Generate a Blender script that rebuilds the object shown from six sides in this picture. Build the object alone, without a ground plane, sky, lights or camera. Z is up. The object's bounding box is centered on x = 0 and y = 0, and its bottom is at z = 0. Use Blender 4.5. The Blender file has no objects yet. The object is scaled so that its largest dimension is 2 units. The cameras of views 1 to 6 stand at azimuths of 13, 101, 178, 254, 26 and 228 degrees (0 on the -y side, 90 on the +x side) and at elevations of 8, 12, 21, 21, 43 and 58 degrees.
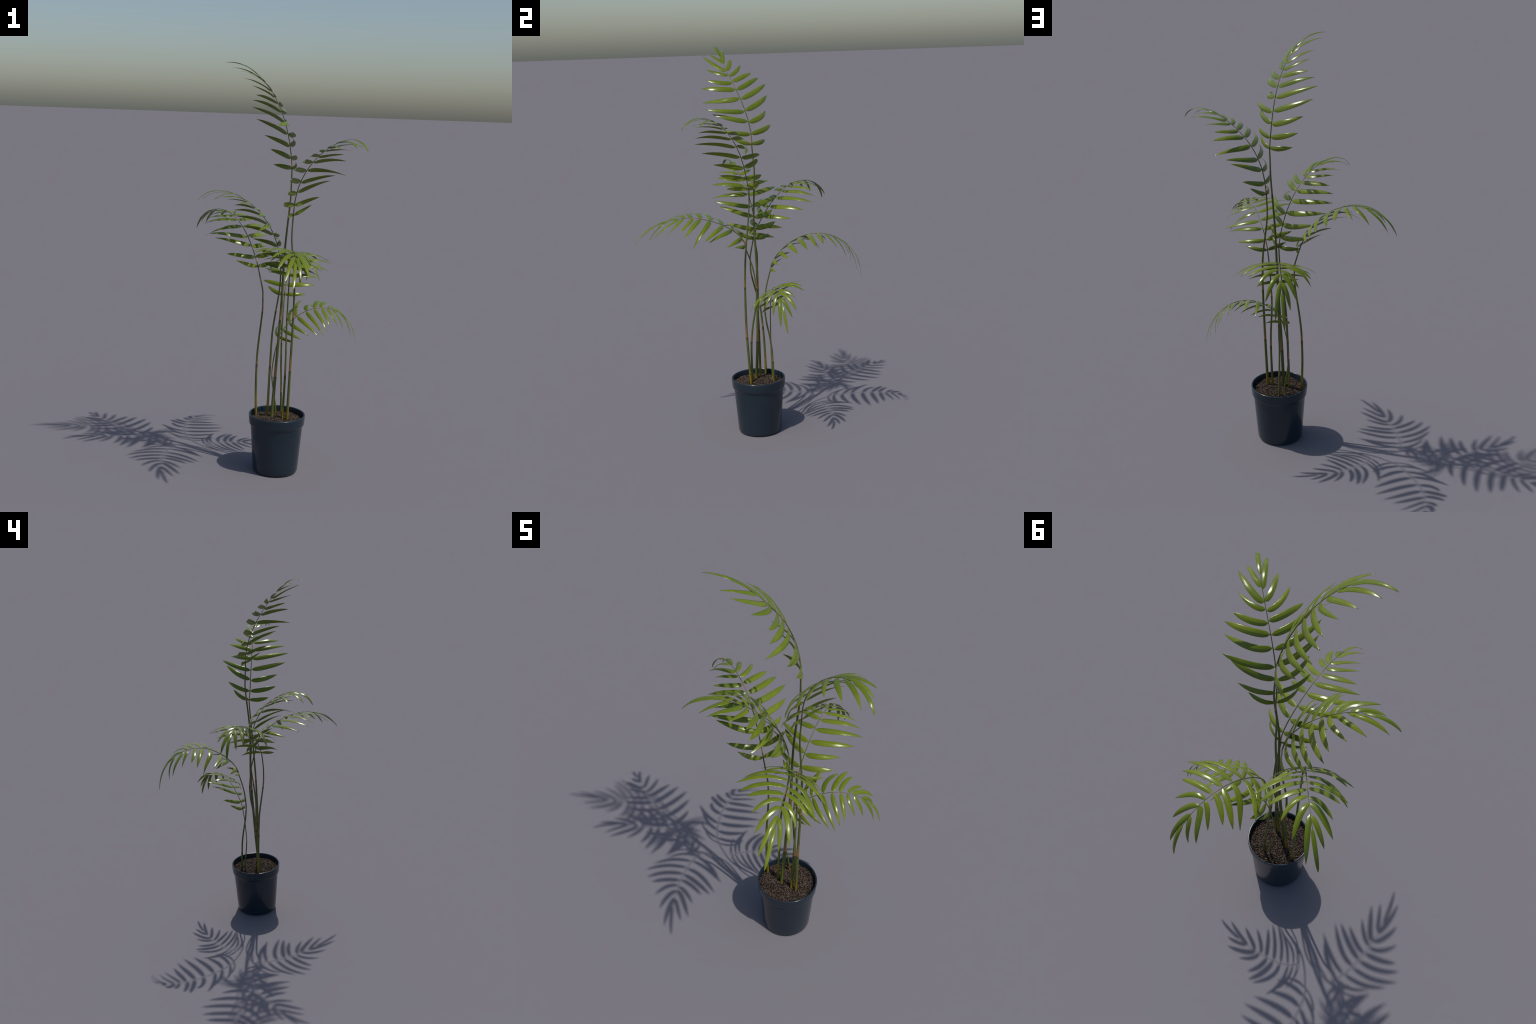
"""A potted parlour-type palm: seven arching pinnate fronds on cane-like stems
standing in a slate-blue plastic pot filled with dark bark soil."""
import bpy, bmesh, math, random
import numpy as np
from mathutils import Vector, Matrix, noise

random.seed(11)
rng = np.random.default_rng(11)

# ----------------------------------------------------------------------------
# measurements
# ----------------------------------------------------------------------------
POT_XY = (0.0544, 0.0194)
RIM_Z = 0.2936
RACHIS_LEN = 0.502

# One frond pattern is repeated seven times.  A leaflet is
# (attachment along the rachis, petiole offset sideways, tip forward, tip sideways, tip drop,
#  backward bow of the midrib, downward bow of the midrib, width)
LEAFLETS = [
    (0.006, -0.001, 0.044, -0.094, 0.028, 0.0104, -0.0017, 0.0215),
    (0.007, 0.008, 0.017, 0.096, 0.048, 0.0031, 0.0031, 0.0215),
    (0.055, -0.005, 0.043, -0.129, 0.040, 0.0094, 0.0079, 0.0240),
    (0.056, 0.007, 0.031, 0.132, 0.039, 0.0049, 0.0015, 0.0240),
    (0.119, -0.005, 0.091, -0.144, 0.052, 0.0159, 0.0052, 0.0255),
    (0.114, 0.007, 0.042, 0.133, 0.057, 0.0104, -0.0006, 0.0250),
    (0.169, -0.005, 0.073, -0.167, 0.046, 0.0120, 0.0058, 0.0250),
    (0.174, 0.004, 0.058, 0.173, 0.061, 0.0100, 0.0136, 0.0265),
    (0.241, -0.004, 0.068, -0.143, 0.099, 0.0193, 0.0083, 0.0265),
    (0.234, 0.005, 0.062, 0.190, 0.055, 0.0112, 0.0062, 0.0260),
    (0.288, -0.008, 0.073, -0.139, 0.049, 0.0088, 0.0056, 0.0275),
    (0.286, 0.003, 0.061, 0.167, 0.049, 0.0110, 0.0006, 0.0260),
    (0.328, -0.004, 0.059, -0.108, 0.027, 0.0112, 0.0060, 0.0240),
    (0.334, 0.003, 0.043, 0.134, 0.032, 0.0062, 0.0053, 0.0255),
    (0.376, -0.007, 0.079, -0.077, 0.037, 0.0178, 0.0040, 0.0205),
    (0.369, 0.005, 0.080, 0.099, 0.031, 0.0182, -0.0038, 0.0210),
    (0.400, -0.005, 0.141, -0.068, 0.034, 0.0260, 0.0030, 0.0245),
    (0.402, 0.004, 0.122, 0.068, 0.042, 0.0188, 0.0037, 0.0220),
    (0.453, -0.001, 0.121, -0.035, 0.045, 0.0180, -0.0049, 0.0195),
    (0.444, 0.004, 0.171, 0.036, 0.040, 0.0140, -0.0018, 0.0205),
    (0.497, 0.004, 0.163, 0.001, 0.045, 0.0000, 0.0018, 0.0165),
]

# base: where the lowest leaflet pair sits; heading: azimuth, elevation and roll of the rachis there;
# bend: downward curvature along the rachis (constant, linear, square, cubic, and at the base);
# sway: sideways curvature; stem: cane from the soil upward; nodes: (ring height, top of the dry sheath)
FRONDS = [
    dict(base=(0.0793, 0.0332, 1.512), heading=(144.6, 86.2, 73.4), size=1.019,
         bend=(1.08, 1.44, -0.53, -0.58, 2.22), sway=(-2.04, 5.16), twist=-0.03, radius=(0.0082, 0.0033),
         stem=[(0.031, 0.003, 0.255), (0.038, 0.018, 0.475), (0.053, 0.032, 0.835), (0.062, 0.026, 1.135), (0.077, 0.041, 1.375), (0.0785, 0.037, 1.455)],
         nodes=[(0.474, 0.557), (0.757, 0.851), (1.286, 1.354)], foot=0.0),
    dict(base=(0.098, 0.0145, 1.2888), heading=(-60.6, 77.6, 33.4), size=1.022,
         bend=(3.93, -4.22, 0.50, 4.67, -6.36), sway=(-1.07, 2.63), twist=-0.03, radius=(0.0071, 0.0032),
         stem=[(0.111, -0.007, 0.255), (0.120, -0.020, 0.555), (0.125, -0.018, 0.815), (0.121, -0.009, 0.975), (0.097, 0.009, 1.175)],
         nodes=[(0.521, 0.621), (0.788, 0.838)], foot=0.045),
    dict(base=(-0.0634, -0.0015, 1.0286), heading=(136.9, 65.1, 4.5), size=1.011,
         bend=(-0.63, 8.75, 3.38, -10.02, 4.65), sway=(0.25, -1.46), twist=-0.11, radius=(0.0064, 0.0030),
         stem=[(-0.057, 0.038, 0.255), (-0.062, 0.034, 0.435), (-0.059, 0.026, 0.575), (-0.052, 0.018, 0.655), (-0.031, -0.015, 0.815), (-0.0295, -0.019, 0.845), (-0.0315, -0.020, 0.915), (-0.036, -0.018, 0.935)],
         nodes=[(0.523, 0.580), (0.805, 0.873)], foot=0.085),
    dict(base=(0.0444, 0.0247, 1.0263), heading=(128.5, 83.5, 87.2), size=1.019,
         bend=(2.80, -2.02, 1.60, 2.16, 0.29), sway=(-1.04, 2.47), twist=0.01, radius=(0.0064, 0.0030),
         stem=[(0.004, 0.020, 0.255), (0.010, 0.022, 0.555), (0.016, 0.017, 0.705), (0.028, 0.025, 0.815), (0.038, 0.032, 0.895), (0.0425, 0.033, 0.955)],
         nodes=[(0.522, 0.569), (0.804, 0.867)], foot=0.075),
    dict(base=(0.0971, -0.0157, 0.9974), heading=(46.9, 80.5, -132.7), size=1.003,
         bend=(-0.41, 7.69, 0.61, -9.06, 22.02), sway=(-0.72, 0.47), twist=0.00, radius=(0.0060, 0.0029),
         stem=[(0.087, -0.006, 0.255), (0.092, -0.003, 0.475), (0.091, 0.007, 0.575), (0.085, 0.028, 0.695), (0.084, 0.032, 0.775), (0.089, 0.016, 0.895)],
         nodes=[(0.485, 0.537), (0.772, 0.826)], foot=0.06),
    dict(base=(0.0528, 0.1038, 0.8773), heading=(81.3, 84.9, 6.6), size=1.003,
         bend=(-1.75, 17.06, -0.15, -17.25, 15.57), sway=(-0.10, -0.70), twist=-0.13, radius=(0.0053, 0.0029),
         stem=[(0.058, 0.104, 0.255), (0.055, 0.097, 0.435), (0.053, 0.087, 0.515), (0.054, 0.072, 0.595), (0.054, 0.066, 0.675), (0.054, 0.077, 0.775)],
         nodes=[(0.369, 0.422), (0.635, 0.692)], foot=0.0),
    dict(base=(0.0344, 0.0922, 0.6617), heading=(4.0, 76.5, 41.2), size=0.843,
         bend=(-1.98, 17.45, -0.12, -18.32, 12.29), sway=(1.59, -0.33), twist=-0.12, radius=(0.0037, 0.0024),
         stem=[(0.034, 0.092, 0.255), (0.030, 0.090, 0.315), (0.008, 0.083, 0.470), (0.016, 0.086, 0.575), (0.024, 0.088, 0.615)],
         nodes=[(0.452, 0.522)], foot=0.015),
]


# ----------------------------------------------------------------------------
# materials
# ----------------------------------------------------------------------------
def new_material(name):
    m = bpy.data.materials.new(name)
    m.use_nodes = True
    nt = m.node_tree
    bsdf = nt.nodes["Principled BSDF"]
    return m, nt, bsdf


def ramp(nt, stops, fac):
    r = nt.nodes.new("ShaderNodeValToRGB")
    els = r.color_ramp.elements
    while len(els) < len(stops):
        els.new(0.5)
    for e, (p, c) in zip(els, stops):
        e.position = p
        e.color = (*c, 1)
    nt.links.new(fac, r.inputs[0])
    return r.outputs[0]


def object_noise(nt, scale, detail=3.0, rough=0.55, stretch=(1, 1, 1), coord="Object"):
    tc = nt.nodes.new("ShaderNodeTexCoord")
    mp = nt.nodes.new("ShaderNodeMapping")
    mp.inputs["Scale"].default_value = stretch
    n = nt.nodes.new("ShaderNodeTexNoise")
    n.inputs["Scale"].default_value = scale
    n.inputs["Detail"].default_value = detail
    n.inputs["Roughness"].default_value = rough
    nt.links.new(tc.outputs[coord], mp.inputs[0])
    nt.links.new(mp.outputs[0], n.inputs["Vector"])
    return n.outputs["Fac"]


def mix_color(nt, fac, a, b, mode="MIX"):
    n = nt.nodes.new("ShaderNodeMix")
    n.data_type = 'RGBA'
    n.blend_type = mode
    for sock, val in ((n.inputs[0], fac), (n.inputs[6], a), (n.inputs[7], b)):
        if isinstance(val, bpy.types.NodeSocket):
            nt.links.new(val, sock)
        elif isinstance(val, (int, float)):
            sock.default_value = val
        else:
            sock.default_value = (*val, 1)
    return n.outputs[2]


def math_node(nt, op, a, b=None):
    n = nt.nodes.new("ShaderNodeMath")
    n.operation = op
    for sock, val in ((n.inputs[0], a), (n.inputs[1], b)):
        if val is None:
            continue
        if isinstance(val, bpy.types.NodeSocket):
            nt.links.new(val, sock)
        else:
            sock.default_value = val
    return n.outputs[0]


def bump(nt, height, strength, dist):
    b = nt.nodes.new("ShaderNodeBump")
    b.inputs["Strength"].default_value = strength
    b.inputs["Distance"].default_value = dist
    nt.links.new(height, b.inputs["Height"])
    return b.outputs[0]


def leaf_material(rib=False):
    m, nt, bsdf = new_material("leaf_midrib" if rib else "glossy_palm_leaf")
    # leaflet meshes run along +x, their width is along y (object space)
    veins = object_noise(nt, 30.0, 2.0, 0.5, (0.35, 26.0, 4.0))
    blotch = object_noise(nt, 22.0, 3.0, 0.6, (0.6, 1.6, 1.0))
    col = ramp(nt, [(0.30, (0.104, 0.149, 0.005)), (0.55, (0.133, 0.180, 0.006)), (0.75, (0.170, 0.206, 0.010))], blotch)
    col = mix_color(nt, math_node(nt, 'MULTIPLY', veins, 0.5), col, (0.095, 0.150, 0.008))
    if rib:
        col = mix_color(nt, 0.45, col, (0.24, 0.27, 0.045))
    # slight leaf-to-leaf difference
    oi = nt.nodes.new("ShaderNodeObjectInfo")
    hs = nt.nodes.new("ShaderNodeHueSaturation")
    nt.links.new(col, hs.inputs["Color"])
    nt.links.new(math_node(nt, 'ADD', math_node(nt, 'MULTIPLY', oi.outputs["Random"], 0.22), 0.89), hs.inputs["Value"])
    nt.links.new(math_node(nt, 'ADD', math_node(nt, 'MULTIPLY', oi.outputs["Random"], -0.012), 0.504), hs.inputs["Hue"])
    nt.links.new(hs.outputs[0], bsdf.inputs["Base Color"])
    bsdf.inputs["Roughness"].default_value = 0.22
    bsdf.inputs["IOR"].default_value = 1.45
    nt.links.new(bump(nt, veins, 0.22, 0.0012), bsdf.inputs["Normal"])
    return m


def cane_material(name, light, dark, rough=0.45):
    m, nt, bsdf = new_material(name)
    streak = object_noise(nt, 60.0, 3.0, 0.6, (4.0, 4.0, 0.25))
    fleck = object_noise(nt, 110.0, 2.0, 0.6, (1.0, 1.0, 0.6))
    col = ramp(nt, [(0.34, dark), (0.62, light)], streak)
    spots = math_node(nt, 'MULTIPLY', math_node(nt, 'GREATER_THAN', fleck, 0.66), 0.35)
    col = mix_color(nt, spots, col, tuple(0.5 * c for c in dark))
    nt.links.new(col, bsdf.inputs["Base Color"])
    bsdf.inputs["Roughness"].default_value = rough
    nt.links.new(bump(nt, streak, 0.25, 0.001), bsdf.inputs["Normal"])
    return m


def lerp3(a, b, t):
    return tuple(x + (y - x) * t for x, y in zip(a, b))


CANE_GREEN = (0.105, 0.125, 0.020)
CANE_TAN = (0.280, 0.170, 0.045)
CANE_YELLOW = (0.240, 0.175, 0.012)
CANE_RING = (0.095, 0.064, 0.020)
TAN_STEPS = 5


def cane_materials():
    mats = []
    for i in range(TAN_STEPS):                      # 0 = green ... 4 = dry tan sheath
        c = lerp3(CANE_GREEN, CANE_TAN, i / (TAN_STEPS - 1))
        mats.append(cane_material("cane_sheath", c, tuple(0.62 * v for v in c)))
    mats.append(cane_material("cane_ring", CANE_RING, tuple(0.5 * v for v in CANE_RING), 0.6))
    for t in (0.5, 1.0):
        c = lerp3(CANE_GREEN, CANE_YELLOW, t)
        mats.append(cane_material("cane_foot", c, tuple(0.6 * v for v in c)))
    return mats


def pot_material():
    m, nt, bsdf = new_material("slate_blue_plastic")
    n = object_noise(nt, 9.0, 3.0, 0.6)
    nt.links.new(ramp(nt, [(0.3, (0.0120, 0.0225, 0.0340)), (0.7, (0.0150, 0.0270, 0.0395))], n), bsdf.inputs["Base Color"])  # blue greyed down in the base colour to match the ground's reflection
    bsdf.inputs["Roughness"].default_value = 0.20
    fine = object_noise(nt, 420.0, 2.0, 0.5)
    nt.links.new(bump(nt, fine, 0.03, 0.0005), bsdf.inputs["Normal"])
    return m


def soil_material(name, stops):
    m, nt, bsdf = new_material(name)
    n = object_noise(nt, 190.0, 4.0, 0.7)
    nt.links.new(ramp(nt, stops, n), bsdf.inputs["Base Color"])
    bsdf.inputs["Roughness"].default_value = 0.9
    bsdf.inputs["Specular IOR Level"].default_value = 0.2
    nt.links.new(bump(nt, object_noise(nt, 600.0, 3.0, 0.6), 0.6, 0.002), bsdf.inputs["Normal"])
    return m


# ----------------------------------------------------------------------------
# helpers
# ----------------------------------------------------------------------------
def mesh_object(name, verts, faces, mats, parent, smooth=True, mat_index=None):
    me = bpy.data.meshes.new(name)
    me.from_pydata([tuple(v) for v in verts], [], faces)
    for m in mats:
        me.materials.append(m)
    if mat_index is not None:
        me.polygons.foreach_set("material_index", mat_index)
    me.polygons.foreach_set("use_smooth", [smooth] * len(me.polygons))
    me.update()
    ob = bpy.data.objects.new(name, me)
    bpy.context.scene.collection.objects.link(ob)
    ob.parent = parent
    return ob


def axis_rotation(w):
    a = np.linalg.norm(w)
    if a < 1e-12:
        return np.eye(3)
    k = w / a
    K = np.array([[0, -k[2], k[1]], [k[2], 0, -k[0]], [-k[1], k[0], 0]])
    return np.eye(3) + math.sin(a) * K + (1 - math.cos(a)) * K @ K


def rachis_curve(fr, steps=66):
    """Positions and frames (columns: forward, right, down) along the leafy axis."""
    az, el, ro = (math.radians(a) for a in fr["heading"])
    T = np.array([math.cos(el) * math.cos(az), math.cos(el) * math.sin(az), math.sin(el)])
    S0 = np.array([math.sin(az), -math.cos(az), 0.0])
    S = math.cos(ro) * S0 + math.sin(ro) * np.cross(T, S0)
    R = np.stack([T, S, np.cross(T, S)], 1)
    P = np.array(fr["base"])
    span = 0.66            # the curve runs on past the last node so that leaf tips can follow it
    b, sw = fr["bend"], fr["sway"]
    pts, frames = [P], [R]
    for i in range(steps):
        u = (i + 0.5) / steps
        k = b[0] + b[1] * u + b[2] * u * u + b[3] * u ** 3 + b[4] * math.exp(-u / 0.08)
        w = R @ np.array([fr["twist"], -k, sw[0] + sw[1] * u]) * (span / steps)
        P = P + (axis_rotation(w / 2) @ R)[:, 0] * (span / steps * fr["size"])
        R = axis_rotation(w) @ R
        pts.append(P)
        frames.append(R)
    return np.array(pts), np.array(frames), span


def catmull(points, step=0.008):
    """Centripetal Catmull-Rom through the control points, with slight kinks kept."""
    P = [np.array(p, float) for p in points]
    P = [2 * P[0] - P[1]] + P + [2 * P[-1] - P[-2]]
    out = []
    for i in range(1, len(P) - 2):
        p0, p1, p2, p3 = P[i - 1:i + 3]
        n = max(2, int(np.linalg.norm(p2 - p1) / step))
        m1 = (p2 - p0) / np.linalg.norm(p2 - p0)
        m2 = (p3 - p1) / np.linalg.norm(p3 - p1)
        L = np.linalg.norm(p2 - p1) * 0.8
        for j in range(n):
            t = j / n
            h = (2 * t ** 3 - 3 * t ** 2 + 1, t ** 3 - 2 * t ** 2 + t, -2 * t ** 3 + 3 * t ** 2, t ** 3 - t ** 2)
            out.append(h[0] * p1 + h[1] * L * m1 + h[2] * p2 + h[3] * L * m2)
    out.append(P[-2])
    return np.array(out)


def tube(points, radii, sides=12):
    verts, faces = [], []
    n = len(points)
    tan = np.gradient(points, axis=0)
    tan /= np.linalg.norm(tan, axis=1)[:, None]
    a = np.cross(tan[0], [0, 1, 0])
    a /= np.linalg.norm(a)
    for i in range(n):
        a = a - (a @ tan[i]) * tan[i]
        a /= np.linalg.norm(a)
        b = np.cross(tan[i], a)
        for s in range(sides):
            th = 2 * math.pi * s / sides
            verts.append(points[i] + radii[i] * (math.cos(th) * a + math.sin(th) * b))
    for i in range(n - 1):
        for s in range(sides):
            t = (s + 1) % sides
            faces.append((i * sides + s, i * sides + t, (i + 1) * sides + t, (i + 1) * sides + s))
    faces.append(tuple(range(sides))[::-1])
    faces.append(tuple((n - 1) * sides + s for s in range(sides)))
    return verts, faces


# ----------------------------------------------------------------------------
# leaflet mesh: a lance-shaped blade that arches and droops, roof-folded along its midrib
# ----------------------------------------------------------------------------
OUTLINE = [(0.0, 0.09), (0.02, 0.10), (0.035, 0.30), (0.055, 0.53), (0.09, 0.74), (0.145, 0.89), (0.22, 0.97), (0.34, 1.0), (0.48, 0.995),
           (0.60, 0.95), (0.70, 0.87), (0.79, 0.74), (0.86, 0.58), (0.92, 0.38), (0.96, 0.20), (0.985, 0.08), (1.0, 0.012)]
ROOF = 0.26
TIP_REACH = 1.03          # the hair-fine tips run a little past the visible end


COLUMNS = [-1.0, -0.78, -0.52, -0.26, -0.035, 0.035, 0.26, 0.52, 0.78, 1.0]


def leaflet_blade(row, seed):
    """Vertices of a leaflet on a straightened rachis (forward, right, down) and the faces of a closed thin blade."""
    s, off, dt, ds, dd, bow, sag, width = row

    L = math.sqrt(dt * dt + ds * ds + dd * dd)
    rise = 0.7 * (0.02 * L + 0.085 * abs(ds))

    # bent midrib: leaves the rachis almost square, then sweeps forward and curls down late
    def midrib(u):
        k = 1 + (TIP_REACH - 1) * u
        sweep = dt * u - 4 * bow * (u - u * u)
        drop = dd * u ** 2.5 + (1.2 * sag - rise) * (u - u * u)
        root = math.copysign(0.0012, off) if abs(off) > 1e-6 else 0.0
        return np.array([s + sweep * k, (root + (ds - root) * (1.06 * u - 0.06 * u * u)) * k, drop * k])

    lr = np.random.default_rng(seed)
    nu, nv = 26, len(COLUMNS) - 1
    us = np.concatenate([np.linspace(0, 0.1, 7), np.linspace(0.1, 1, nu - 5)[1:]])
    ox, oy = zip(*OUTLINE)
    mid = np.array([midrib(u) for u in us])
    tan = np.gradient(mid, axis=0)
    tan /= np.linalg.norm(tan, axis=1)[:, None]
    up = np.array([0, 0, -1.0])
    ph = lr.uniform(0, 6.28)
    verts, faces, ribs = [], [], []
    for i, u in enumerate(us):
        w = 0.5 * width * float(np.interp(u, ox, oy))
        t = tan[i]
        z = up - (up @ t) * t
        z /= np.linalg.norm(z)
        y = np.cross(z, t)
        for v in COLUMNS:
            roof = -ROOF * w * abs(v) ** 1.4 * (1 - 0.35 * u)
            pleat = 0.00022 * math.cos(math.pi * 4 * v) * (1 - u)
            wave = 0.0006 * abs(v) * math.sin(9 * u + ph + (1.3 if v > 0 else 0))
            verts.append(mid[i] + y * (w * v) + z * (roof + pleat + wave))
    for i in range(nu):
        for j in range(nv):
            a = i * (nv + 1) + j
            faces.append((a, a + 1, a + nv + 2, a + nv + 1))
            ribs.append(1 if j == nv // 2 and us[i] < 0.85 else 0)
    n = len(verts)
    V = np.array(verts)
    grid = V.reshape(nu + 1, nv + 1, 3)
    nrm = np.cross(np.gradient(grid, axis=1), np.gradient(grid, axis=0)).reshape(-1, 3)
    nrm /= np.linalg.norm(nrm, axis=1)[:, None] + 1e-12
    nrm *= np.sign(nrm @ up)[:, None]
    lower = V - nrm * 0.0005
    rim = [i * (nv + 1) for i in range(nu + 1)] + [nu * (nv + 1) + j for j in range(1, nv + 1)] + \
          [i * (nv + 1) + nv for i in range(nu - 1, -1, -1)] + [j for j in range(nv - 1, 0, -1)]
    m = len(rim)
    all_faces = faces + [tuple(n + k for k in f[::-1]) for f in faces] + \
        [(rim[k], n + rim[k], n + rim[(k + 1) % m], rim[(k + 1) % m]) for k in range(m)]
    return np.vstack([V, lower]), all_faces, ribs + ribs + [0] * m


def along(curve, frames, span, size, Q):
    """Wrap points given on the straightened rachis onto the bent one."""
    u = np.clip(Q[:, 0] / span * (len(curve) - 1), 0, len(curve) - 1.001)
    i = u.astype(int)
    w = (u - i)[:, None]
    P = curve[i] * (1 - w) + curve[i + 1] * w
    S = frames[i][:, :, 1] * (1 - w) + frames[i + 1][:, :, 1] * w
    D = frames[i][:, :, 2] * (1 - w) + frames[i + 1][:, :, 2] * w
    return P + (S * Q[:, 1:2] + D * Q[:, 2:3]) * size


# ----------------------------------------------------------------------------
# build
# ----------------------------------------------------------------------------
palm = bpy.data.objects.new("potted_palm", None)
bpy.context.scene.collection.objects.link(palm)
palm.location = (POT_XY[0], POT_XY[1], 0.0)
palm["label"] = "tall glossy green potted palm in a slate blue pot"
palm["category"] = "potted plant"
to_local = Vector((-POT_XY[0], -POT_XY[1], 0.0))

LEAF = leaf_material()
RIB = leaf_material(rib=True)
CANES = cane_materials()
POT = pot_material()


def build_pot():
    # outer wall, stepped collar, rounded lip, inner wall and floor as one turned profile (radius, height)
    prof = [(0.0, 0.0), (0.095, 0.0), (0.104, 0.0006), (0.1085, 0.0025), (0.1115, 0.0065), (0.1128, 0.012),
            (0.1165, 0.060), (0.1210, 0.120), (0.1255, 0.180), (0.1292, 0.228), (0.1296, 0.2345), (0.1300, 0.2372),
            (0.1318, 0.2395), (0.1350, 0.2425), (0.1372, 0.2455), (0.1381, 0.2490), (0.1386, 0.2560), (0.1402, 0.2780),
            (0.1411, 0.2875), (0.1409, 0.2905), (0.1400, 0.2926), (0.1385, 0.2936), (0.1362, 0.2936), (0.1346, 0.2928),
            (0.1336, 0.2910), (0.1331, 0.2880), (0.1310, 0.2600), (0.1290, 0.2400), (0.1270, 0.2150), (0.0, 0.2150)]
    seg = 128
    verts, faces = [], []
    for r, z in prof[1:-1]:
        for s in range(seg):
            th = 2 * math.pi * s / seg
            verts.append((r * math.cos(th), r * math.sin(th), z))
    rings = len(prof) - 2
    for i in range(rings - 1):
        for s in range(seg):
            t = (s + 1) % seg
            faces.append((i * seg + s, i * seg + t, (i + 1) * seg + t, (i + 1) * seg + s))
    faces.append(tuple(range(seg))[::-1])
    faces.append(tuple((rings - 1) * seg + s for s in range(seg)))
    return mesh_object("pot", verts, faces, [POT], palm)


def soil_height(x, y):
    r = math.hypot(x, y)
    h = 0.2805 - 0.9 * r * r
    return h + 0.0035 * noise.noise(Vector((x * 28, y * 28, 3.0)))


def build_soil():
    rings, seg = 60, 200
    verts, faces = [(0, 0, soil_height(0, 0))], []
    for i in range(1, rings + 1):
        r = 0.1318 * i / rings
        for s in range(seg):
            th = 2 * math.pi * s / seg
            x, y = r * math.cos(th), r * math.sin(th)
            lump = noise.noise(Vector((x * 150, y * 150, 1.0))) * 0.0022 + noise.noise(Vector((x * 320, y * 320, 7.0))) * 0.0016
            verts.append((x, y, soil_height(x, y) - 0.003 + lump))
    for s in range(seg):
        faces.append((0, 1 + s, 1 + (s + 1) % seg))
    for i in range(rings - 1):
        for s in range(seg):
            t = (s + 1) % seg
            a, b = 1 + i * seg, 1 + (i + 1) * seg
            faces.append((a + s, b + s, b + t, a + t))
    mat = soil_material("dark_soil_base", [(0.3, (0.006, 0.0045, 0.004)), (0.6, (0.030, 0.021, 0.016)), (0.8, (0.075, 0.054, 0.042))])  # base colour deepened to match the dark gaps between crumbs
    soil = mesh_object("soil", verts, faces, [mat], palm)
    # bark crumbs: bevelled irregular nuggets strewn over the surface
    crumb_mats = [
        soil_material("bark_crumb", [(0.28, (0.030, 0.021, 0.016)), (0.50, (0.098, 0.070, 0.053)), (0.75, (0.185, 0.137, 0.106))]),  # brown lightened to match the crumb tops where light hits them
        soil_material("bark_crumb_dark", [(0.35, (0.008, 0.006, 0.005)), (0.75, (0.050, 0.035, 0.027))]),
    ]
    bm = bmesh.new()
    bmesh.ops.create_icosphere(bm, subdivisions=1, radius=1.0)
    iv = np.array([v.co[:] for v in bm.verts])
    ifc = [tuple(v.index for v in f.verts) for f in bm.faces]
    bm.free()
    V, Fc, mi = [], [], []
    for _ in range(3000):
        r = 0.1305 * math.sqrt(rng.random())
        th = rng.random() * 2 * math.pi
        x, y = r * math.cos(th), r * math.sin(th)
        size = 0.0016 + 0.0020 * rng.random() ** 2 + (0.0016 if rng.random() < 0.07 else 0)
        sc = size * np.array([rng.uniform(0.8, 1.7), rng.uniform(0.7, 1.1), rng.uniform(0.5, 0.9)])
        q = axis_rotation(np.array([rng.normal(0, 0.5), rng.normal(0, 0.5), rng.uniform(0, 6.28)]))
        jit = 1 + rng.normal(0, 0.16, (len(iv), 1))
        z = soil_height(x, y) - 0.0030 + 0.0032 * rng.random()
        p = (iv * jit * sc) @ q.T + [x, y, z]
        o = len(V)
        V.extend(p)
        Fc.extend(tuple(o + k for k in f) for f in ifc)
        mi.extend([0 if rng.random() < 0.68 else 1] * len(ifc))
    crumbs = mesh_object("bark_crumbs", V, Fc, crumb_mats, soil, smooth=False, mat_index=mi)
    crumbs["kind"] = "stuff"


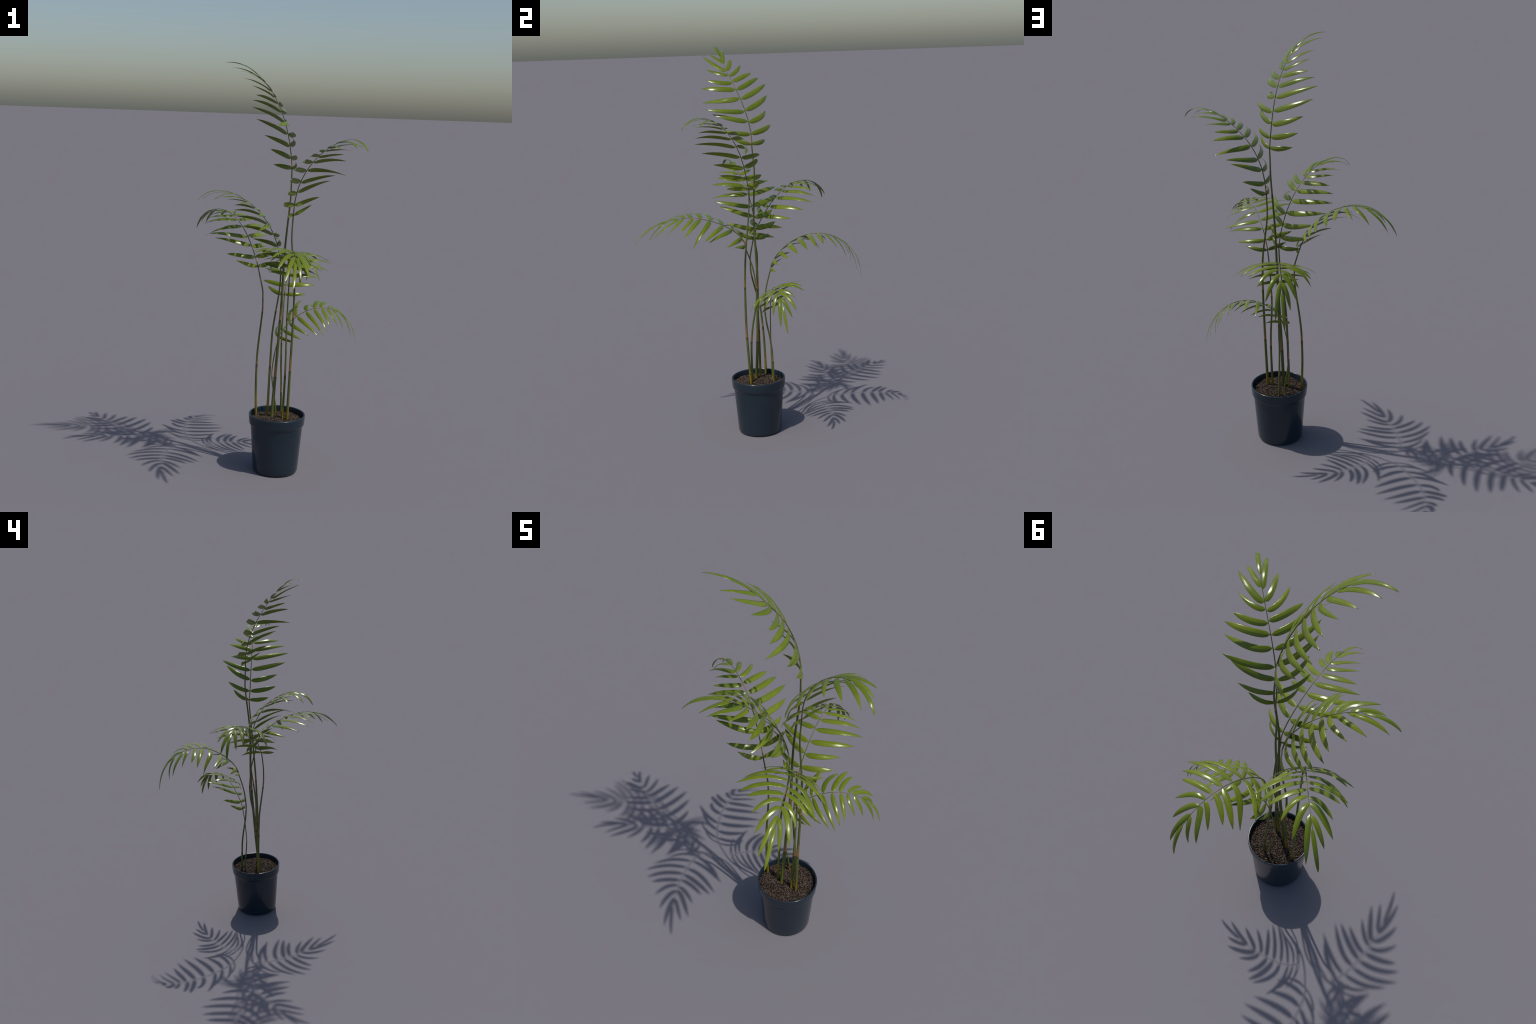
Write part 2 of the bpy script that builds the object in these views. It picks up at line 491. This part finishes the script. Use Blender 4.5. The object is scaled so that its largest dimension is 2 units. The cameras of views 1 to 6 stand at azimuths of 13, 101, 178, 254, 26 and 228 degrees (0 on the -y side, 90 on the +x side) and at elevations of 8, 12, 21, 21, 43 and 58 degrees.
def build_frond(fr, index, leaf_data):
    rp, rf, span = rachis_curve(fr)
    n_r = int(len(rp) * RACHIS_LEN / span)
    stem = catmull(fr["stem"] + [fr["base"], tuple(rp[4])])
    cut = int(np.argmin(np.linalg.norm(stem - rp[0], axis=1)))
    stem = stem[:cut]
    pts = np.vstack([stem, rp[:n_r + 1]])
    n_s = len(stem)
    arc_r = np.linspace(0, span, len(rp))[:n_r + 1]
    # radii: tapering cane, slimmer rachis
    r0, r1 = fr["radius"]
    z0, z1 = stem[0][2], fr["base"][2]
    radii, mats = [], []
    jig = np.random.default_rng(50 + index)
    for p in stem:
        t = (p[2] - z0) / (z1 - z0)
        r = r0 + (r1 - r0) * t ** 1.15
        for zn, zt in fr["nodes"]:
            r *= 1 + 0.07 * math.exp(-((p[2] - zn) / 0.006) ** 2)
        radii.append(r)
    for a in arc_r:
        radii.append(r1 + (0.0010 * fr["size"] - r1) * (a / RACHIS_LEN) ** 0.8)
    verts, faces = tube(pts, radii)

    def stem_mat(z):
        if z < 0.272 + fr["foot"]:
            return TAN_STEPS + 2
        if z < 0.284 + fr["foot"] * 1.25:
            return TAN_STEPS + 1
        for zn, zt in fr["nodes"]:
            if abs(z - zn) < 0.0052:
                return TAN_STEPS
            if zn < z < zt:
                f = 1 - ((z - zn) / (zt - zn)) ** 1.6
                return int(round(f * (TAN_STEPS - 1)))
        return 0

    def rachis_mat(a):
        a += jig.normal(0, 0.002)
        for lo, hi, ring in ((-0.02, 0.062, 0.001), (0.285, 0.345, None)):
            if ring is not None and abs(a - ring) < 0.004:
                return TAN_STEPS
            if lo < a < hi:
                f = 1 - abs(2 * (a - lo) / (hi - lo) - 0.9) ** 2
                return max(1, min(TAN_STEPS - 1, int(round(f * (TAN_STEPS - 1)))))
        return 1 if jig.random() < 0.10 else 0

    ring_mat = [stem_mat(p[2]) for p in stem] + [rachis_mat(a) for a in arc_r]
    index_per_face = []
    for i in range(len(pts) - 1):
        index_per_face += [ring_mat[i]] * 12
    index_per_face += [0, 0]
    frond = mesh_object("frond", [Vector(v) + to_local for v in verts], faces, CANES, palm, mat_index=index_per_face)

    for row, (blade, blade_faces, ribs) in zip(LEAFLETS, leaf_data):
        W = along(rp, rf, span, fr["size"], blade)
        n_u = 27
        w_u = len(COLUMNS)
        org = W[w_u // 2]
        X = W[(n_u - 1) * w_u + w_u // 2] - org
        X /= np.linalg.norm(X)
        Y = W[13 * w_u + w_u - 1] - W[13 * w_u]
        Y -= (Y @ X) * X
        Y /= np.linalg.norm(Y)
        M = np.stack([X, Y, np.cross(X, Y)], 1)
        ob = mesh_object("leaflet", (W - org) @ M, blade_faces, [LEAF, RIB], frond, mat_index=ribs)
        ob.matrix_local = Matrix([[*M[r], org[r] + to_local[r]] for r in range(3)] + [[0, 0, 0, 1]])
        bm = bmesh.new()
        bm.from_mesh(ob.data)
        bmesh.ops.recalc_face_normals(bm, faces=bm.faces)
        bm.to_mesh(ob.data)
        bm.free()


build_pot()
build_soil()
leaf_data = [leaflet_blade(row, 100 + k) for k, row in enumerate(LEAFLETS)]
for k, fr in enumerate(FRONDS):
    build_frond(fr, k, leaf_data)
